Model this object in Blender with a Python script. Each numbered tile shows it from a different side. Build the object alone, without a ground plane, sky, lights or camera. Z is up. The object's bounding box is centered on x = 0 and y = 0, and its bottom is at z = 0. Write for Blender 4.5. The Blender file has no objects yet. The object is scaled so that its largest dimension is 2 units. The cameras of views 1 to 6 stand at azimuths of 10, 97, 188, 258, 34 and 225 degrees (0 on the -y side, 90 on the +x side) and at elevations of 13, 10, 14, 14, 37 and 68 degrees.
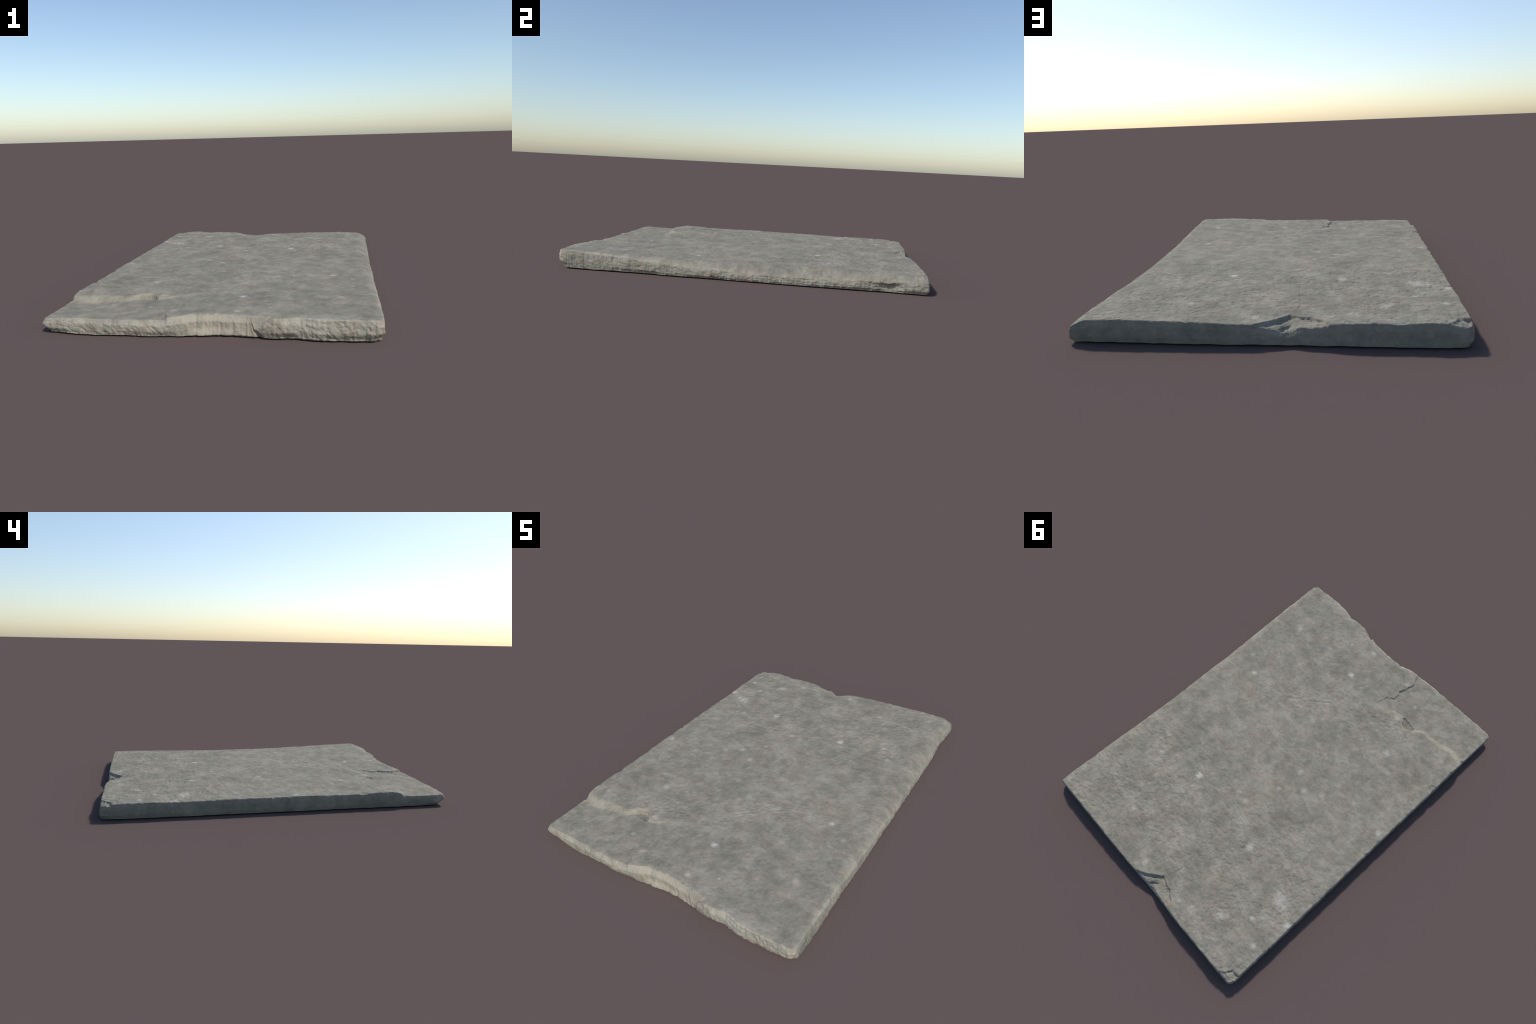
"""A single rectangular grey stone paving slab, broken and chipped at its edges.

The slab is built as one closed mesh:
  * a fine grid for the top face, lifted by a height rule (gentle swell, worn
    right-hand shoulder, delaminated lower corner behind a crack, notch, cracks),
  * a hewn side wall that runs from the top rim down to the ground,
  * a flat underside.
"""
import bpy
import numpy as np

# --------------------------------------------------------------------------
#  Noise helpers (seeded, vectorised gradient noise)
# --------------------------------------------------------------------------
_rng = np.random.default_rng(20417)
_PERM = _rng.permutation(256)
_PERM = np.concatenate([_PERM, _PERM, _PERM])
_G = _rng.normal(size=(256, 3))
_G /= np.linalg.norm(_G, axis=1)[:, None]


def noise3(x, y, z):
    xi, yi, zi = np.floor(x).astype(int), np.floor(y).astype(int), np.floor(z).astype(int)
    xf, yf, zf = x - xi, y - yi, z - zi
    fade = lambda t: t * t * t * (t * (t * 6 - 15) + 10)
    u, v, w = fade(xf), fade(yf), fade(zf)
    out = 0.0
    for dx in (0, 1):
        wx = u if dx else 1 - u
        for dy in (0, 1):
            wy = v if dy else 1 - v
            for dz in (0, 1):
                wz = w if dz else 1 - w
                h = _PERM[_PERM[_PERM[(xi + dx) & 255] + ((yi + dy) & 255)] + ((zi + dz) & 255)]
                g = _G[h]
                out = out + wx * wy * wz * (g[..., 0] * (xf - dx) + g[..., 1] * (yf - dy) + g[..., 2] * (zf - dz))
    return out * 1.6


def fbm(x, y, z, scale, octaves=3, gain=0.5, seed=0.0):
    total, amp = 0.0, 1.0
    for i in range(octaves):
        k = scale * 2.03 ** i
        total = total + amp * noise3(x * k + 17.3 * i + seed, y * k + 5.1 * i - seed, z * k + 9.7 * i + 2 * seed)
        amp *= gain
    return total


def smooth(a, b, t):
    t = np.clip((t - a) / (b - a), 0, 1)
    return t * t * (3 - 2 * t)


def curve(knots, t):
    k = np.array(knots, float)
    return np.interp(t, k[:, 0], k[:, 1])


def spline(knots, t):
    """Catmull-Rom style smooth curve through hand-placed knots."""
    k = np.array(knots, float)
    xs, ys = k[:, 0], k[:, 1]
    m = np.gradient(ys, xs)
    i = np.clip(np.searchsorted(xs, t) - 1, 0, len(xs) - 2)
    h = xs[i + 1] - xs[i]
    s = np.clip((t - xs[i]) / h, 0, 1)
    return ((2 * s**3 - 3 * s**2 + 1) * ys[i] + (s**3 - 2 * s**2 + s) * h * m[i]
            + (-2 * s**3 + 3 * s**2) * ys[i + 1] + (s**3 - s**2) * h * m[i + 1])


def thin_plate(points, x, y, stiffness=1e-4):
    """Smooth sheet through a few measured heights."""
    p = np.array(points, float)
    n = len(p)

    def kern(r2):
        return np.where(r2 > 1e-12, 0.5 * r2 * np.log(np.maximum(r2, 1e-12)), 0.0)
    d2 = (p[:, None, 0] - p[None, :, 0]) ** 2 + (p[:, None, 1] - p[None, :, 1]) ** 2
    A = np.zeros((n + 3, n + 3))
    A[:n, :n] = kern(d2) + stiffness * np.eye(n)
    A[:n, n] = A[n, :n] = 1
    A[:n, n + 1] = A[n + 1, :n] = p[:, 0]
    A[:n, n + 2] = A[n + 2, :n] = p[:, 1]
    c = np.linalg.solve(A, np.concatenate([p[:, 2], [0, 0, 0]]))
    out = c[n] + c[n + 1] * x + c[n + 2] * y
    for i in range(n):
        out = out + c[i] * kern((x - p[i, 0]) ** 2 + (y - p[i, 1]) ** 2)
    return out


def along(path, x, y):
    """Distance to a polyline and the fractional vertex index of the nearest place."""
    p = np.array(path, float)
    best = np.full(x.shape, 9.0)
    idx = np.zeros(x.shape)
    for i in range(len(p) - 1):
        a, b = p[i, :2], p[i + 1, :2]
        ab = b - a
        t = np.clip(((x - a[0]) * ab[0] + (y - a[1]) * ab[1]) / (ab @ ab), 0, 1)
        d = np.hypot(x - a[0] - t * ab[0], y - a[1] - t * ab[1])
        m = d < best
        best = np.where(m, d, best)
        idx = np.where(m, i + t, idx)
    return best, idx


def inside(poly, x, y):
    p = np.array(poly, float)
    res = np.zeros(x.shape, bool)
    j = len(p) - 1
    for i in range(len(p)):
        yi, yj, xi, xj = p[i, 1], p[j, 1], p[i, 0], p[j, 0]
        if yi != yj:
            c = ((yi > y) != (yj > y)) & (x < (xj - xi) * (y - yi) / (yj - yi) + xi)
            res ^= c
        j = i
    return res


# --------------------------------------------------------------------------
#  Plan outline of the rim, and how the wall leans below it
# --------------------------------------------------------------------------
HALF_X, HALF_Y = 0.720, 0.985

FRONT_RIM = [(-.74, -.990), (-.70, -.993), (-.64, -.994), (-.546, -.987), (-.394, -.989), (-.265, -.983),
             (-.19, -.977), (-.15, -.975), (-.112, -.961), (-.08, -.947), (-.03, -.936), (.05, -.932),
             (.139, -.937), (.180, -.942), (.205, -.957), (.225, -.963), (.265, -.969), (.299, -.973), (.354, -.969),
             (.405, -.962), (.425, -.969), (.450, -.976), (.526, -.980), (.62, -.978), (.74, -.968)]
FRONT_MID = [(-.74, -.997), (-.64, -.997), (-.394, -.998), (-.19, -.993), (-.12, -.984), (-.04, -.956),
             (.05, -.949), (.139, -.952), (.185, -.955), (.207, -.964), (.235, -.972), (.270, -.977), (.354, -.979),
             (.415, -.972), (.450, -.981), (.56, -.982), (.74, -.972)]
FRONT_BASE = [(-.74, -.966), (-.68, -.978), (-.60, -.990), (-.46, -.995), (-.34, -.990), (-.16, -.981),
              (-.04, -.966), (.10, -.953), (.18, -.955), (.24, -.966), (.40, -.962), (.44, -.971),
              (.54, -.968), (.69, -.958), (.74, -.95)]
RIGHT_RIM = [(-1.0, .722), (-.6, .722), (-.2, .720), (.2, .717), (.6, .716), (1.0, .712)]
RIGHT_MID = [(-1.0, .726), (-.6, .724), (-.2, .722), (.2, .719), (.6, .718), (.70, .715), (.80, .706),
             (.88, .715), (1.0, .714)]
RIGHT_BASE = [(-1.0, .712), (-.87, .721), (-.71, .720), (-.59, .717), (-.44, .716), (-.36, .719), (-.14, .715),
              (.12, .716), (.42, .714), (.7, .706), (.80, .700), (.88, .705), (1.0, .706)]
LEFT_RIM = [(-1.0, -.716), (-.85, -.717), (-.5, -.717), (0.0, -.717), (.5, -.719), (1.0, -.717)]
LEFT_MID = [(-1.0, -.721), (-.85, -.721), (-.5, -.722), (0.0, -.721), (.6, -.724), (1.0, -.721)]
LEFT_BASE = [(-1.0, -.700), (-.92, -.711), (-.5, -.717), (0.0, -.717), (.6, -.720), (1.0, -.712)]
BACK_RIM = [(-.74, .990), (-.3, .992), (-.22, .991), (-.12, .984), (-.03, .987), (.05, .992), (.4, .993), (.74, .993)]
BACK_MID = [(-.74, .995), (-.3, .997), (-.1, .993), (.1, .998), (.74, .997)]
BACK_BASE = [(-.74, .990), (-.6, .996), (-.1, .994), (.1, .997), (.74, .990)]

# little bites out of the rim: (x, y, reach, depth)
RIM_CHIPS = [(-.722, -.735, .020, .007), (-.722, -.632, .015, .006), (-.712, -.482, .030, .006),
             (-.724, -.265, .024, .004), (-.724, -.040, .020, .004), (-.724, .050, .017, .005),
             (-.725, .390, .018, .004), (-.725, .250, .015, .003), (-.725, .770, .018, .003),
             (-.705, -.678, .016, .002), (.43, -.985, .020, .006), (.31, -.985, .022, .004),
             (.60, -.985, .026, .003), (-.58, -1.0, .018, .003), (-.33, -1.0, .018, .003),
             (.722, .79, .034, .005), (.722, -.33, .026, .003), (.722, .12, .026, .003)]

# --------------------------------------------------------------------------
#  Heights of the top face
# --------------------------------------------------------------------------
SWELL = [(.215, .416, .084), (.106, -.669, .087), (.507, -.247, .084), (.545, -.66, .094), (-.139, .145, .089),
         (-.281, .484, .086), (-.595, .556, .087), (-.39, -.459, .086), (-.243, .048, .088), (-.143, -.017, .086),
         (-.436, .814, .085), (.469, .483, .086), (.34, -.26, .086), (.04, -.47, .085),
         (-.118, -.646, .082), (-.62, -.70, .089), (-.15, -.80, .083), (-.14, -.90, .083), (-.13, -.965, .083),
         (-.05, -.935, .089), (.10, -.93, .088), (.20, -.935, .089), (.30, -.97, .092), (.43, -.97, .097),
         (.60, -.97, .098), (.71, -.96, .097), (.68, -.85, .098), (.70, -.5, .091), (.68, -.7, .095),
         (.62, .2, .087), (.60, .7, .087), (.62, .95, .089), (.5, .975, .091), (.4, .975, .088), (.22, .975, .085),
         (.12, .975, .080), (.03, .975, .078), (-.15, .975, .079), (-.256, .975, .084), (-.34, .975, .086),
         (-.41, .975, .088), (-.475, .975, .083), (-.55, .975, .089), (-.64, .975, .089), (-.70, .93, .088),
         (-.705, .75, .089), (-.705, .60, .086), (-.705, .34, .089), (-.705, .07, .089), (-.60, .2, .089),
         (-.705, -.10, .090), (-.60, -.15, .089), (-.705, -.30, .089), (-.705, -.44, .088), (-.69, -.59, .094),
         (.2, .85, .084), (-.1, .86, .083), (.5, .85, .087), (.0, .65, .085)]
LOWER_BED = [(-.30, -.81, .069), (-.56, -.85, .062), (-.66, -.77, .063), (-.68, -.884, .064), (-.58, -.952, .071),
             (-.55, -.985, .071), (-.4, -.985, .070), (-.25, -.98, .071), (-.18, -.96, .072), (-.712, -.82, .064),
             (-.712, -.985, .066), (-.20, -.80, .072), (-.13, -.66, .081), (-.18, -.9, .073), (-.4, -.74, .065),
             (-.25, -.71, .074), (-.70, -.70, .068)]
# edge of the bed that split away: (x, y, width of the step there)
SPLIT = [(-.80, -.712, .055), (-.70, -.722, .050), (-.66, -.732, .042), (-.62, -.740, .028), (-.56, -.724, .024),
         (-.49, -.717, .022), (-.44, -.712, .018), (-.402, -.689, .010), (-.386, -.665, .005), (-.351, -.650, .004),
         (-.319, -.668, .004), (-.299, -.700, .006), (-.274, -.698, .008), (-.226, -.684, .008),
         (-.211, -.650, .008), (-.175, -.648, .008), (-.124, -.636, .006), (-.134, -.671, .003),
         (-.138, -.693, .003), (-.146, -.722, .003), (-.160, -.734, .003), (-.177, -.751, .003),
         (-.176, -.780, .003), (-.168, -.812, .003), (-.181, -.834, .003), (-.184, -.868, .003),
         (-.195, -.905, .003), (-.179, -.937, .004), (-.167, -.965, .005), (-.155, -1.08, .006)]
SPLIT_REGION = [(p[0], p[1]) for p in SPLIT] + [(-.80, -1.08)]

CRACKS = [  # (path, depth, half width)
    ([(.352, -.247), (.326, -.264), (.298, -.269), (.267, -.272), (.246, -.283), (.221, -.301), (.194, -.327),
      (.159, -.335), (.141, -.365), (.110, -.393), (.084, -.415), (.058, -.442), (.042, -.463)], .0028, .0035),
    ([(-.189, -.832), (-.208, -.847), (-.213, -.874), (-.227, -.885), (-.243, -.913)], .0022, .0050),
    ([(-.147, -.544), (-.187, -.567), (-.227, -.578), (-.291, -.618), (-.331, -.631)], .0022, .0035),
    ([(-.163, -.543), (-.216, -.541), (-.228, -.572)], .0012, .0035),
    ([(-.284, -.611), (-.313, -.623), (-.357, -.641)], .0020, .0035),
    ([(-.114, .876), (-.118, .856), (-.121, .825), (-.125, .798), (-.115, .756), (-.116, .723), (-.110, .690),
      (-.106, .650), (-.104, .624), (-.10, .56)], .0022, .0032),
    ([(-.091, .899), (-.114, .913), (-.132, .921), (-.161, .923), (-.193, .942), (-.225, .963)], .0095, .0030),
    ([(-.039, .947), (-.051, .950), (-.068, .936), (-.076, .926)], .0050, .0035),
    ([(-.051, .991), (-.071, .973), (-.085, .955), (-.105, .948)], .0080, .0060),
    ([(-.124, -.636), (-.146, -.725), (-.177, -.760), (-.168, -.812), (-.184, -.868), (-.195, -.905),
      (-.169, -.963)], .0030, .0030),
    ([(.26, -.33), (.20, -.37), (.15, -.42)], .0014, .0045),
    ([(.45, -.72), (.36, -.66), (.28, -.63)], .0010, .0050),
    ([(-.05, -.52), (.02, -.56), (.10, -.57)], .0010, .0050),
]
PITS = [(-.558, -.852), (-.622, -.808), (-.662, -.769), (-.681, -.884)]

NOTCH = [(.050, 1.03), (.033, .992), (.019, .979), (-.009, .967), (-.046, .936), (-.091, .899), (-.114, .913),
         (-.132, .921), (-.161, .923), (-.193, .942), (-.225, .963), (-.25, 1.03)]
NOTCH_DROP = [(.03, .99, .008), (.0, .98, .012), (-.03, .95, .013), (-.06, .93, .013), (-.09, .905, .011),
              (-.03, .985, .019), (-.06, .985, .026), (-.09, .985, .036), (-.112, .985, .027), (-.07, .955, .018),
              (-.098, .948, .022), (-.114, .935, .010), (-.125, .96, .012), (-.16, .985, .015), (-.16, .935, .010),
              (-.195, .955, .009), (-.225, .985, .009), (-.125, .985, .016), (-.045, .962, .015)]
CORNER_CHIP = [(-.632, 1.03), (-.632, .985), (-.650, .970), (-.663, .957), (-.677, .929), (-.699, .932),
               (-.76, .928), (-.76, 1.03)]


def crack_depth(x, y):
    drop = np.zeros(x.shape)
    for path, depth, half in CRACKS:
        p = np.array(path)
        lo, hi = p.min(0) - .03, p.max(0) + .03
        m = (x > lo[0]) & (x < hi[0]) & (y > lo[1]) & (y < hi[1])
        xs, ys = x[m], y[m]
        wob = .0035
        jx = xs + wob * fbm(xs, ys, 0 * xs, 45, 2, seed=3.0)
        jy = ys + wob * fbm(xs, ys, 0 * xs, 45, 2, seed=8.0)
        d, i = along(path, jx, jy)
        n = len(path) - 1
        taper = np.clip(np.minimum(i, n - i) * 1.2 + .25, 0, 1)
        vary = .65 + .5 * noise3(xs * 30, ys * 30, 0 * xs + 4)
        drop[m] += depth * taper * np.clip(vary, .2, 1.3) * np.exp(-(d / half) ** 2)
    return drop


def right_shoulder(x, y):
    """The right-hand border is worn down into a broad rounded shoulder."""
    rim = spline([(-1.0, .093), (-.95, .096), (-.86, .088), (-.69, .082), (-.55, .075), (-.40, .067), (-.22, .056),
                  (-.08, .054), (.08, .048), (.21, .041), (.385, .043), (.56, .048), (.69, .054), (.77, .056),
                  (.9, .058), (.995, .055)], y)
    sheet = .089
    amount = np.maximum(sheet - rim, 0)
    start = spline([(-1.0, .70), (-.7, .69), (-.4, .665), (-.15, .640), (.2, .612), (.5, .622), (.7, .64), (.9, .645), (1.0, .615)], y)
    start = start + .012 * noise3(0 * y + 3.0, y * 9, 0 * y)
    t = np.clip((x - start) / (.718 - start), 0, 1.1)
    return amount * (0.72 * t ** 1.9 + 0.28 * t ** 4.5)


def top_height(x, y):
    zero = np.zeros_like(x)
    high = thin_plate(SWELL, x, y) - right_shoulder(x, y)
    z = high
    # bed that split away in the front left corner
    m = (x < -.02) & (y < -.55)
    xs, ys = x[m], y[m]
    jx = xs + .004 * fbm(xs, ys, 0 * xs, 40, 2, seed=1.0)
    jy = ys + .004 * fbm(xs, ys, 0 * xs, 40, 2, seed=6.0)
    d, i = along(SPLIT, jx, jy)
    sd = np.where(inside(SPLIT_REGION, jx, jy), d, -d)
    width = np.interp(i, np.arange(len(SPLIT)), [p[2] for p in SPLIT])
    w = smooth(-1, 1, sd / width)
    low = np.minimum(thin_plate(LOWER_BED, xs, ys), high[m] + .001)
    # hollow tucked under the step
    ax, ay = -.297, -.707
    bx, by = -.400, -.697
    L = np.hypot(bx - ax, by - ay)
    s = ((jx - ax) * (bx - ax) + (jy - ay) * (by - ay)) / L
    q = (-(jx - ax) * (by - ay) + (jy - ay) * (bx - ax)) / L
    q = -q if ((-.35 - ax) * -(by - ay) + (-.65 - ay) * (bx - ax)) < 0 else q
    hollow = smooth(0, .004, q) * (q < .08) * smooth(-.005, .01, s) * smooth(L + .008, L - .012, s)
    low = low - hollow * np.clip(.003 + .32 * q, 0, .019)
    z = z.copy()
    z[m] = high[m] * (1 - w) + low * w
    # raised crumbling lip just behind the step
    lipband = np.exp(-((sd + .012) / .012) ** 2) * (i < 7)
    z[m] += .0012 * lipband

    # notch in the back edge
    m = (x > -.30) & (x < .10) & (y > .85)
    xs, ys = x[m], y[m]
    jx = xs + .0035 * fbm(xs, ys, 0 * xs, 50, 2, seed=2.0)
    jy = ys + .0035 * fbm(xs, ys, 0 * xs, 50, 2, seed=5.0)
    d, i = along(NOTCH, jx, jy)
    w = smooth(-.0005, .004, np.where(inside(NOTCH, jx, jy), d, -d))
    drop = np.maximum(thin_plate(NOTCH_DROP, xs, ys, 2e-5), 0)
    ledge = .004 * np.round((drop + .0015 * noise3(xs * 60, ys * 60, 0 * xs)) / .004)
    drop = .5 * drop + .5 * ledge + .0022 * smooth(-.135, -.10, xs) * fbm(xs, ys, 0 * xs, 50, 3, seed=4.0)
    z[m] -= w * np.maximum(drop, 0)

    # the block right of the front break has lost its upper corner
    z -= .036 * smooth(.292, .208, x) * smooth(.196, .206, x) * smooth(-.932, -.962, y)

    # chipped back left corner
    m = (x < -.58) & (y > .88)
    xs, ys = x[m], y[m]
    jx = xs + .004 * fbm(xs, ys, 0 * xs, 50, 2, seed=7.0)
    jy = ys + .004 * fbm(xs, ys, 0 * xs, 50, 2, seed=9.0)
    d, i = along(CORNER_CHIP, jx, jy)
    w = smooth(-.001, .005, np.where(inside(CORNER_CHIP, jx, jy), d, -d))
    drop = .006 + .17 * np.clip(d, 0, .09) + .0075 * fbm(xs, ys, 0 * xs, 36, 3, seed=11.0)
    z[m] -= w * np.maximum(drop, .002)

    z -= crack_depth(x, y)
    for px, py in PITS:
        z -= .0035 * np.exp(-((x - px) ** 2 + (y - py) ** 2) / .0028 ** 2)

    # flaky, ridged skin along the line of the cracks
    d, i = along([(.36, -.25), (.15, -.36), (-.05, -.52), (-.20, -.58), (-.38, -.64)], x, y)
    zone = np.exp(-(d / .085) ** 2)
    flake = fbm(x * .6 + y * .45, y * .9 - x * .5, zero, 34, 3, .55, seed=15.0)
    z += zone * .0022 * (np.abs(flake) - .25)
    z += zone * .0011 * np.tanh(6 * fbm(x, y, zero, 20, 2, seed=18.0))

    # grain: gentle lumps everywhere, pitted and rough towards the back
    rough = .35 + .65 * smooth(.05, .55, y + .12 * noise3(x * 4, y * 4, zero))
    rough *= .75 + .5 * noise3(x * 6, y * 6, zero + 3)
    z += .0016 * fbm(x, y, zero, 9, 2, seed=21.0)
    z += .0019 * (.45 + .65 * rough) * fbm(x, y * 1.2, zero, 34, 3, seed=31.0)
    pit = np.maximum(fbm(x, y, zero, 56, 3, .6, seed=41.0) - .08, 0)
    z -= .0036 * np.clip(rough, 0, 1.4) * pit
    return z


# --------------------------------------------------------------------------
#  Build the mesh
# --------------------------------------------------------------------------
STEP = 0.0026
nx = int(round(2 * HALF_X / STEP)) + 1
ny = int(round(2 * HALF_Y / STEP)) + 1
gu, gv = np.meshgrid(np.linspace(-1, 1, nx), np.linspace(-1, 1, ny))   # [row=v, col=u]
X = gu * HALF_X
Y = gv * HALF_Y
zero = np.zeros_like(X)

REACH = .16                                       # rim shifts fade out inwards


def pull(dist):
    return np.clip(1 - dist / REACH, 0, 1) ** 2


def ragged(x, y, seed):
    return (.0022 * fbm(x, y, 0 * x, 22, 2, seed=seed) + .0014 * fbm(x, y, 0 * x, 75, 2, seed=seed + 2))


fx = (spline(FRONT_RIM, X) + HALF_Y) * pull(Y + HALF_Y)
bk = (spline(BACK_RIM, X) - HALF_Y) * pull(HALF_Y - Y)
lf = (spline(LEFT_RIM, Y) + HALF_X) * pull(X + HALF_X)
rt = (spline(RIGHT_RIM, Y) - HALF_X) * pull(HALF_X - X)
tight = lambda dist: np.clip(1 - dist / .03, 0, 1) ** 2
jag = (tight(Y + HALF_Y) - tight(HALF_Y - Y))
PX = X + lf + rt + ragged(X, Y, 50.0) * (tight(X + HALF_X) - .7 * tight(HALF_X - X))
break_zone = smooth(-.16, -.10, X) * smooth(.24, .18, X) * tight(Y + HALF_Y)
PY = Y + fx + bk + .0028 * break_zone * fbm(X, Y, zero, 20, 3, .6, seed=66.0) + ragged(X, Y, 60.0) * (1.25 * tight(Y + HALF_Y) - .6 * tight(HALF_Y - Y))

# round the four corners in plan
for sx, sy, r in ((1, -1, .034), (-1, -1, .015), (1, 1, .010), (-1, 1, .030)):
    cx, cy = sx * (HALF_X - r), sy * (HALF_Y - r)
    a = np.clip((X - cx) * sx / r, 0, 1)
    b = np.clip((Y - cy) * sy / r, 0, 1)
    PX += sx * r * a * (np.sqrt(1 - b * b / 2) - 1)
    PY += sy * r * b * (np.sqrt(1 - a * a / 2) - 1)

PZ = top_height(PX, PY)

# eased rim, its radius wandering along the edge
inset = np.minimum(np.minimum(X + HALF_X, HALF_X - X), np.minimum(Y + HALF_Y, HALF_Y - Y))
r = .0070 + .006 * fbm(PX, PY, zero, 16, 2, seed=8.0)
r = np.maximum(r - .0015 * smooth(-HALF_X + .03, -HALF_X, X) - .003 * smooth(HALF_Y - .03, HALF_Y, Y)
               - .003 * smooth(HALF_X - .03, HALF_X, X), .0022)
t = np.clip(1 - inset / r, 0, 1)
PZ -= .75 * r * (1 - np.sqrt(1 - np.minimum(t, .999) ** 2))
for cx, cy, reach, depth in RIM_CHIPS:
    d = np.hypot(PX - cx, PY - cy) + .006 * noise3(PX * 55, PY * 55, zero + cx * 9)
    PZ -= depth * smooth(reach, reach * .45, d) * (1.0 + .5 * noise3(PX * 90, PY * 90, zero))

# perimeter loop of the top grid, counter-clockwise seen from above
rows, cols = np.arange(ny), np.arange(nx)
loop = np.concatenate([
    0 * nx + cols[:-1],                      # front
    rows[:-1] * nx + nx - 1,                 # right
    (ny - 1) * nx + cols[:0:-1],             # back
    rows[:0:-1] * nx + 0])                   # left
NL = len(loop)
rx, ry, rz = PX.ravel()[loop], PY.ravel()[loop], PZ.ravel()[loop]
lx, ly = X.ravel()[loop], Y.ravel()[loop]

wF, wB = smooth(-HALF_Y + .05, -HALF_Y, ly), smooth(HALF_Y - .05, HALF_Y, ly)
wL, wR = smooth(-HALF_X + .05, -HALF_X, lx), smooth(HALF_X - .05, HALF_X, lx)


def lean(front, right, back, left):
    ox = wL * (spline(left, ly) - spline(LEFT_RIM, ly)) + wR * (spline(right, ly) - spline(RIGHT_RIM, ly))
    oy = wF * (spline(front, lx) - spline(FRONT_RIM, lx)) + wB * (spline(back, lx) - spline(BACK_RIM, lx))
    return ox, oy


mid_x, mid_y = lean(FRONT_MID, RIGHT_MID, BACK_MID, LEFT_MID)
base_x, base_y = lean(FRONT_BASE, RIGHT_BASE, BACK_BASE, LEFT_BASE)
out_x, out_y = wR - wL, wB - wF
norm = np.maximum(np.hypot(out_x, out_y), 1e-6)
out_x, out_y = out_x / norm, out_y / norm
facing = np.clip(np.maximum(wF, wR), 0, 1)          # hewn rough at the front and the right, calmer behind

verts = [np.stack([PX.ravel(), PY.ravel(), PZ.ravel()], 1)]
DOWN = 30
foot = .004 + .003 * noise3(rx * 12, ry * 12, 0 * rx + 1) + .004 * wF * smooth(-.1, .1, rx)
foot = np.maximum(foot, .0015)
for k in range(1, DOWN + 1):
    t = k / DOWN
    # flat hewn face: out to its middle line just below the rim, tucked in towards the base
    tuck = .68 - .28 * wL * wF - .10 * wF                # where the face starts to tuck in
    l_end = smooth(tuck, 1.0, t)
    l_mid = smooth(-.12, .30, t) * (1 - l_end)
    l_mid = l_mid - smooth(-.12, .30, 0.0) * (1 - smooth(0, .3, t))
    ox = mid_x * l_mid + base_x * l_end
    oy = mid_y * l_mid + base_y * l_end
    z = rz + (foot - rz) * t
    env = min(1, 9 * t) * min(1, 6 * (1 - t) + .75)
    sx_, sy_ = rx + ox, ry + oy
    lump = fbm(sx_ + .35 * z, sy_ + .35 * z, z * .8, 24, 2, seed=70.0)
    chisel = fbm(sx_ + .5 * z, sy_ + .5 * z, z * .35, 58, 2, seed=80.0)
    grain = fbm(sx_, sy_, z, 120, 2, seed=90.0)
    broken = np.abs(fbm(sx_ + .6 * z, sy_ + .6 * z, z * 1.2, 30, 2, seed=75.0))
    amp = (.0026 * lump - .0030 * broken + .0014 * chisel + .0010 * grain + .0005) * (.40 + .60 * np.maximum(wF, 1.1 * wR))
    # fresh break: smoother, vertical flutes
    fresh = wF * smooth(-.15, -.08, lx) * smooth(.24, .20, lx)
    flute = .0016 * fbm(sx_ + .3 * z, 0 * sx_, z * .5, 48, 3, seed=95.0)
    amp = amp * (1 - .65 * fresh) + fresh * (flute + .003 * smooth(.45, 1, t) * (.3 + noise3(sx_ * 26, 0 * sx_, z * 20)))
    # dark cleft where the break meets the right-hand block
    amp = amp - wF * .016 * np.exp(-((lx - .210 - .03 * (t - .5)) / .011) ** 2) * smooth(.15, .7, t)
    # hollow near the back of the right side
    amp = amp - wR * .010 * np.exp(-((ly - .80) / .05) ** 2 - ((t - .5) / .3) ** 2)
    amp = amp * env
    verts.append(np.stack([sx_ + out_x * amp, sy_ + out_y * amp, z], 1))
# eased foot and underside ring
last = verts[-1]
for inward, zz in ((.006, .35), (.016, .0)):
    ring = last.copy()
    ring[:, 0] -= out_x * inward
    ring[:, 1] -= out_y * inward
    ring[:, 2] = foot * zz
    verts.append(ring)
V = np.concatenate(verts)
V[:, 2] -= V[:, 2].min()

ids = np.arange(nx * ny).reshape(ny, nx)
top_faces = np.stack([ids[:-1, :-1], ids[:-1, 1:], ids[1:, 1:], ids[1:, :-1]], -1).reshape(-1, 4)
wall = []
prev = loop
for k in range(DOWN + 2):
    cur = nx * ny + k * NL + np.arange(NL)
    wall.append(np.stack([prev, cur, np.roll(cur, -1), np.roll(prev, -1)], 1))
    prev = cur
wall = np.concatenate(wall)
quads = np.concatenate([top_faces, wall])
underside = prev[::-1]

mesh = bpy.data.meshes.new("stone_slab")
mesh.vertices.add(len(V))
mesh.vertices.foreach_set("co", V.astype(np.float32).ravel())
nq = len(quads)
mesh.loops.add(nq * 4 + NL)
mesh.loops.foreach_set("vertex_index", np.concatenate([quads.ravel(), underside]).astype(np.int32))
mesh.polygons.add(nq + 1)
mesh.polygons.foreach_set("loop_start", np.concatenate([np.arange(nq) * 4, [nq * 4]]).astype(np.int32))
mesh.polygons.foreach_set("use_smooth", np.concatenate([np.ones(nq, bool), [False]]))
slot = np.zeros(nq + 1, np.int32)
slot[len(top_faces):] = 1
mesh.update(calc_edges=True)
mesh.validate()

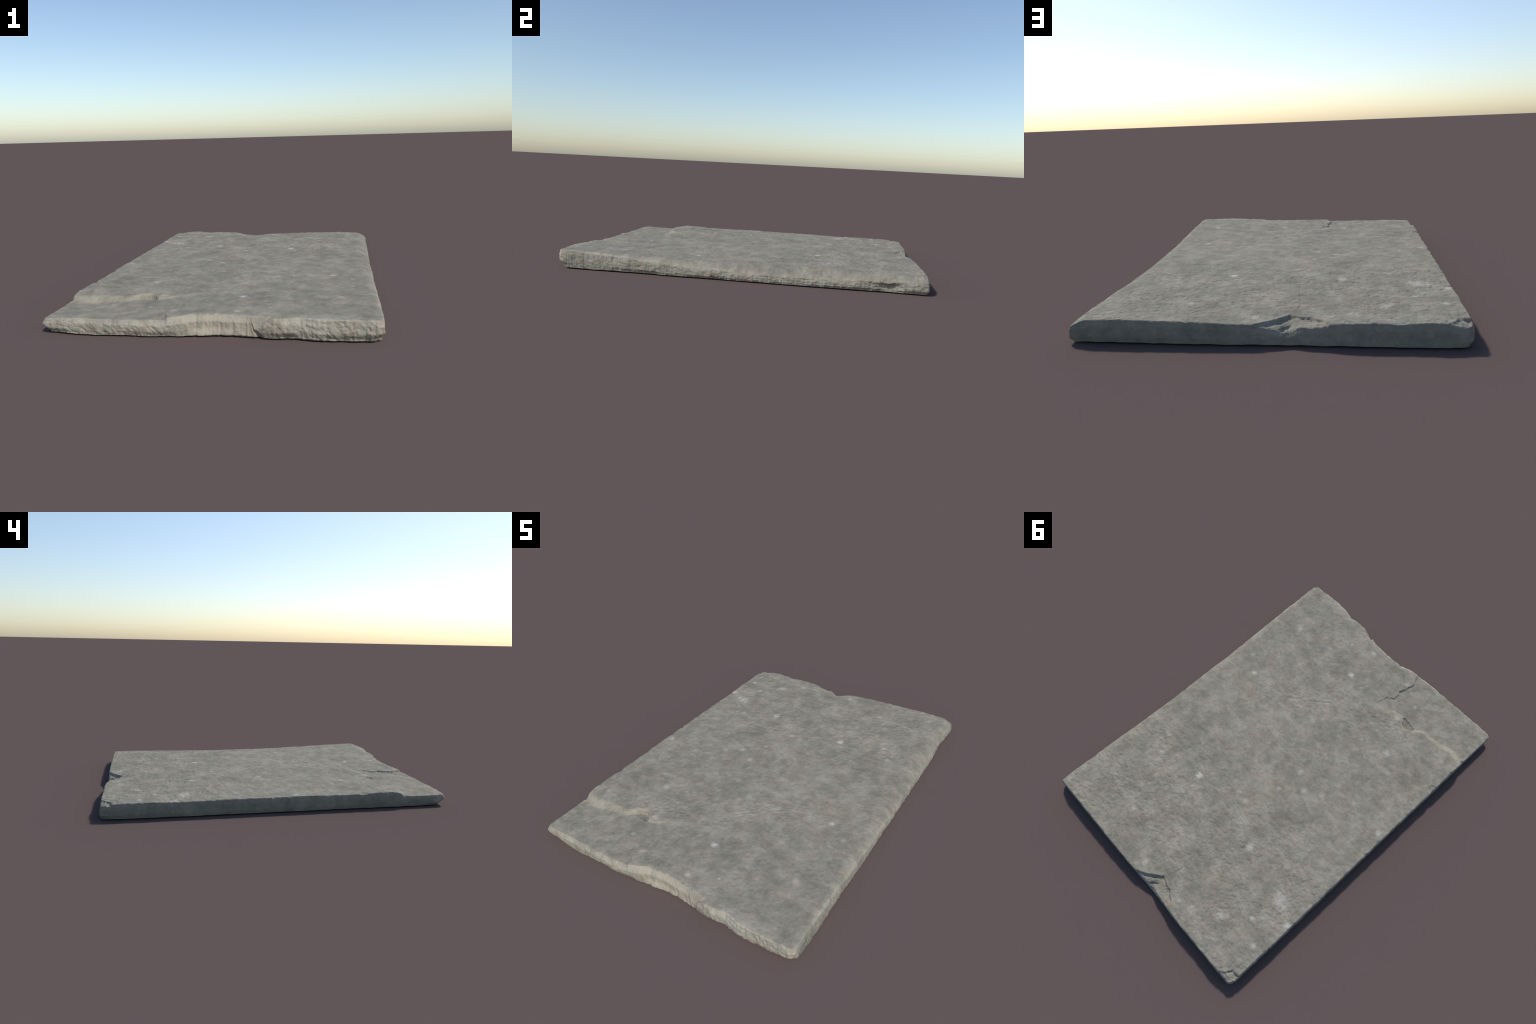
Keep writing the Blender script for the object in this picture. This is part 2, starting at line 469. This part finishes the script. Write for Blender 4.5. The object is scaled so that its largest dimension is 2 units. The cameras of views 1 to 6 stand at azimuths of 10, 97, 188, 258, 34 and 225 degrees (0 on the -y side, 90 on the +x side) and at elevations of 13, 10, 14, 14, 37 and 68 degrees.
# --------------------------------------------------------------------------
#  Materials
# --------------------------------------------------------------------------
WHITE_FLECKS = [  # x, y, radius, strength: pale calcite inclusions on the top face
    (.217, .415, .017, 1.0), (.104, -.670, .016, .85), (.507, -.246, .013, .75), (.551, -.664, .018, .45),
    (.120, -.878, .012, .55), (.252, -.826, .007, .6), (-.138, .143, .013, .5), (-.275, .478, .020, .6),
    (-.481, .398, .016, .5), (-.388, -.456, .020, .5), (-.241, .048, .017, .4), (-.145, -.018, .018, .35),
    (.304, .800, .015, .45), (.471, .484, .014, .35), (-.701, .601, .018, .7), (-.436, .814, .018, .5),
    (-.324, .902, .022, .4), (.031, .926, .015, .5), (-.657, .790, .015, .5), (-.555, .707, .011, .6),
    (-.681, -.082, .015, .55), (-.298, -.804, .012, .4), (.037, -.285, .016, .35), (-.070, .322, .015, .35),
    (-.588, .545, .030, .55), (-.560, .525, .014, .5), (-.625, .555, .016, .5), (-.28, -.665, .012, .5)]


class Nodes:
    """Small helper that keeps the node code readable."""

    def __init__(self, name):
        self.mat = bpy.data.materials.new(name)
        self.mat.use_nodes = True
        self.t = self.mat.node_tree
        self.t.nodes.clear()

    def new(self, kind, **props):
        n = self.t.nodes.new(kind)
        for k, v in props.items():
            setattr(n, k, v)
        return n

    def feed(self, socket, value):
        if isinstance(value, bpy.types.NodeSocket):
            self.t.links.new(value, socket)
        else:
            socket.default_value = value

    def math(self, op, a, b=0.0, clamp=False):
        n = self.new("ShaderNodeMath", operation=op, use_clamp=clamp)
        self.feed(n.inputs[0], a)
        self.feed(n.inputs[1], b)
        return n.outputs[0]

    def ramp(self, value, lo, hi, to_lo=0.0, to_hi=1.0):
        n = self.new("ShaderNodeMapRange", interpolation_type='SMOOTHSTEP')
        for i, v in enumerate((value, lo, hi, to_lo, to_hi)):
            self.feed(n.inputs[i], v)
        return n.outputs[0]

    def noise(self, vec, scale, detail=2.0, rough=.5, distort=0.0):
        n = self.new("ShaderNodeTexNoise")
        self.feed(n.inputs["Vector"], vec)
        n.inputs["Scale"].default_value = scale
        n.inputs["Detail"].default_value = detail
        n.inputs["Roughness"].default_value = rough
        n.inputs["Distortion"].default_value = distort
        return n.outputs["Fac"]

    def mix(self, fac, a, b, mode='MIX'):
        n = self.new("ShaderNodeMix", data_type='RGBA', blend_type=mode)
        self.feed(n.inputs[0], fac)
        self.feed(n.inputs[6], a)
        self.feed(n.inputs[7], b)
        return n.outputs[2]

    def shifted(self, vec, offset, scale=(1, 1, 1)):
        n = self.new("ShaderNodeMapping")
        self.feed(n.inputs["Vector"], vec)
        n.inputs["Location"].default_value = offset
        n.inputs["Scale"].default_value = scale
        return n.outputs[0]

    def finish(self, colour, rough, height, strength, distance):
        bump = self.new("ShaderNodeBump")
        bump.inputs["Strength"].default_value = strength
        bump.inputs["Distance"].default_value = distance
        self.feed(bump.inputs["Height"], height)
        p = self.new("ShaderNodeBsdfPrincipled")
        self.feed(p.inputs["Base Color"], colour)
        self.feed(p.inputs["Roughness"], rough)
        p.inputs["Specular IOR Level"].default_value = .25
        self.feed(p.inputs["Normal"], bump.outputs[0])
        o = self.new("ShaderNodeOutputMaterial")
        self.t.links.new(p.outputs[0], o.inputs[0])
        return self.mat


def rgb(r, g, b):
    return (r, g, b, 1.0)


def height_curve(N, value, knots, lo, hi):
    """A hand-drawn line y(x) as a Float Curve node: both axes remapped to 0..1."""
    n = N.new("ShaderNodeFloatCurve")
    xs = [k[0] for k in knots]
    x0, x1 = xs[0], xs[-1]
    c = n.mapping.curves[0]
    for k, (x, y) in enumerate(knots):
        at = ((x - x0) / (x1 - x0), (y - lo) / (hi - lo))
        if k in (0, len(knots) - 1):
            c.points[0 if k == 0 else -1].location = at
        else:
            c.points.new(*at)
    for p in c.points:
        p.handle_type = 'VECTOR'
    n.mapping.update()
    t = N.math('DIVIDE', N.math('SUBTRACT', value, x0), x1 - x0, clamp=True)
    N.feed(n.inputs["Value"], t)
    return N.math('ADD', N.math('MULTIPLY', n.outputs[0], hi - lo), lo)


LIP_LINE = [(-.75, -.722), (-.70, -.722), (-.62, -.742), (-.56, -.726), (-.44, -.714), (-.39, -.680), (-.35, -.656),
            (-.30, -.690), (-.22, -.670), (-.12, -.637), (-.05, -.53), (.15, -.37), (.36, -.25), (.60, -.10)]


def stone_blotches(N, pos, dark, mid, light):
    cloud = N.noise(pos, 6.5, 3, .55, .4)
    blotch = N.noise(N.shifted(pos, (3, 1, 2)), 17, 3, .62, .3)
    speck = N.noise(N.shifted(pos, (7, 4, 1)), 70, 3, .6)
    v = N.math('ADD', N.math('MULTIPLY', cloud, .30),
               N.math('ADD', N.math('MULTIPLY', blotch, .50), N.math('MULTIPLY', speck, .20)))
    r = N.new("ShaderNodeValToRGB")
    N.feed(r.inputs[0], v)
    e = r.color_ramp.elements
    e[0].position, e[0].color = .37, dark
    e[1].position, e[1].color = .64, light
    m = e.new(.50)
    m.color = mid
    return r.outputs[0]


def tints(N, pos, col, strength):
    pink = N.ramp(N.noise(N.shifted(pos, (11, 2, 5)), 13, 3, .6), .46, .66)
    green = N.ramp(N.noise(N.shifted(pos, (2, 13, 8)), 14, 3, .6), .46, .66)
    col = N.mix(N.math('MULTIPLY', pink, strength), col, rgb(1.045, .985, .965), 'MULTIPLY')
    return N.mix(N.math('MULTIPLY', green, strength), col, rgb(.962, .997, .995), 'MULTIPLY')


def hewn_colour(N, pos):
    """Broken stone: grey behind and on the left, pale beige at the front and right, warm where fresh."""
    sep = N.new("ShaderNodeSeparateXYZ")
    N.feed(sep.inputs[0], pos)
    x, y, z = sep.outputs
    grey = stone_blotches(N, pos, rgb(.175, .168, .134), rgb(.225, .211, .168), rgb(.280, .262, .212))
    pale = stone_blotches(N, pos, rgb(.212, .198, .155), rgb(.285, .267, .211), rgb(.370, .345, .280))
    beige = N.math('MAXIMUM', N.ramp(y, -.90, -.95), N.math('MULTIPLY', N.ramp(x, .64, .70), N.ramp(y, .993, .978)))
    col = tints(N, pos, N.mix(beige, grey, pale), .8)
    # warm freshly broken stretch in the front edge
    slant = N.math('SUBTRACT', x, N.math('MULTIPLY', N.math('SUBTRACT', .085, z), 1.5))
    fresh = N.math('MULTIPLY', N.ramp(slant, -.165, -.115), N.ramp(x, .215, .170))
    fresh = N.math('MULTIPLY', fresh, N.ramp(y, -.85, -.90))
    streak = N.noise(N.shifted(pos, (0, 0, 0), (1, .3, .25)), 40, 3, .6)
    fresh = N.math('MULTIPLY', fresh, N.ramp(streak, .30, .60, .35, .95))
    return N.mix(fresh, col, rgb(.355, .315, .243))


def top_material():
    N = Nodes("weathered_grey_stone")
    pos = N.new("ShaderNodeTexCoord").outputs["Object"]
    col = stone_blotches(N, pos, rgb(.166, .158, .127), rgb(.228, .2125, .169), rgb(.300, .279, .224))
    col = tints(N, pos, col, .85)
    # brownish stain running over the middle
    brown = N.ramp(N.noise(N.shifted(pos, (5, 9, 0)), 4.2, 3, .6), .50, .70, 0, .40)
    col = N.mix(brown, col, rgb(1.03, .975, .91), 'MULTIPLY')
    sep = N.new("ShaderNodeSeparateXYZ")
    N.feed(sep.inputs[0], pos)
    x, y = sep.outputs[0], sep.outputs[1]
    wander = N.math('SUBTRACT', N.noise(pos, 26, 3, .6), .5)
    # tan, slightly yellow skin on the step and along the flaky line of the cracks
    off = N.math('ABSOLUTE', N.math('SUBTRACT', y, height_curve(N, x, LIP_LINE, -.80, -.05)))
    off = N.math('ADD', off, N.math('MULTIPLY', wander, .075))
    tan = N.math('MULTIPLY', N.ramp(off, .034, .004), N.ramp(x, -.30, .05, .46, .25))
    tan = N.math('MULTIPLY', tan, N.ramp(N.noise(N.shifted(pos, (4, 4, 4)), 30, 3, .65), .34, .58, .25, 1.0))
    tan = N.math('MULTIPLY', tan, N.ramp(x, .42, .30))
    col = N.mix(tan, col, rgb(.330, .302, .225))
    # the worn rim takes on the colour of the hewn faces
    front = height_curve(N, x, [(k[0], k[1]) for k in FRONT_RIM], -1.02, -.90)
    gap = N.math('MINIMUM', N.math('SUBTRACT', y, front), N.math('SUBTRACT', .990, y))
    gap = N.math('MINIMUM', gap, N.math('SUBTRACT', .717, N.math('ABSOLUTE', x)))
    hewn = hewn_colour(N, pos)
    broad = N.ramp(N.math('ADD', gap, N.math('MULTIPLY', wander, .07)), .040, 0, 0, .45)
    tight_rim = N.ramp(N.math('ADD', gap, N.math('MULTIPLY', wander, .025)), .011, .002, 0, 1)
    col = N.mix(N.math('MAXIMUM', broad, tight_rim), col, hewn)
    # white flecks
    warp = N.noise(pos, 85, 2)
    white = None
    flat = N.new("ShaderNodeVectorMath", operation='MULTIPLY')
    N.feed(flat.inputs[0], pos)
    flat.inputs[1].default_value = (1, 1, 0)
    for fx_, fy_, radius, strength in WHITE_FLECKS:
        d = N.new("ShaderNodeVectorMath", operation='DISTANCE')
        N.feed(d.inputs[0], flat.outputs[0])
        d.inputs[1].default_value = (fx_, fy_, 0)
        reach = N.math('ADD', d.outputs[1], N.math('MULTIPLY', N.math('SUBTRACT', warp, .5), radius * 1.5))
        m = N.ramp(reach, radius * 1.65, radius * .1, 0, strength)
        white = m if white is None else N.math('MAXIMUM', white, m)
    scatter = N.new("ShaderNodeTexVoronoi")
    N.feed(scatter.inputs["Vector"], pos)
    scatter.inputs["Scale"].default_value = 13
    sp = N.ramp(scatter.outputs["Distance"], .30, .04, 0, .26)
    keep = N.new("ShaderNodeSeparateColor")
    N.feed(keep.inputs[0], scatter.outputs["Color"])
    sp = N.math('MULTIPLY', sp, N.ramp(keep.outputs[0], .45, .9))
    white = N.math('MAXIMUM', white, sp)
    col = N.mix(white, col, rgb(.46, .435, .388))
    fine = N.noise(N.shifted(pos, (1, 1, 1)), 160, 4, .65)
    col = N.mix(N.ramp(fine, .42, .30, 0, .26), col, rgb(.115, .112, .092))
    height = N.math('ADD', N.noise(pos, 55, 4, .6), N.math('MULTIPLY', fine, .5))
    return N.finish(col, .92, height, .42, .0035)


def side_material():
    N = Nodes("hewn_pale_stone")
    pos = N.new("ShaderNodeTexCoord").outputs["Object"]
    col = hewn_colour(N, pos)
    fine = N.noise(N.shifted(pos, (1, 1, 1)), 150, 4, .65)
    col = N.mix(N.ramp(fine, .42, .30, 0, .25), col, rgb(.14, .13, .105))
    height = N.math('ADD', N.noise(pos, 60, 4, .6), N.math('MULTIPLY', fine, .5))
    return N.finish(col, .94, height, .45, .004)


mesh.materials.append(top_material())
mesh.materials.append(side_material())
mesh.polygons.foreach_set("material_index", slot)
mesh.update()

slab = bpy.data.objects.new("stone_slab", mesh)
slab["label"] = "weathered grey rectangular stone slab with chipped, cracked edges"
slab["category"] = "stone slab"
bpy.context.scene.collection.objects.link(slab)
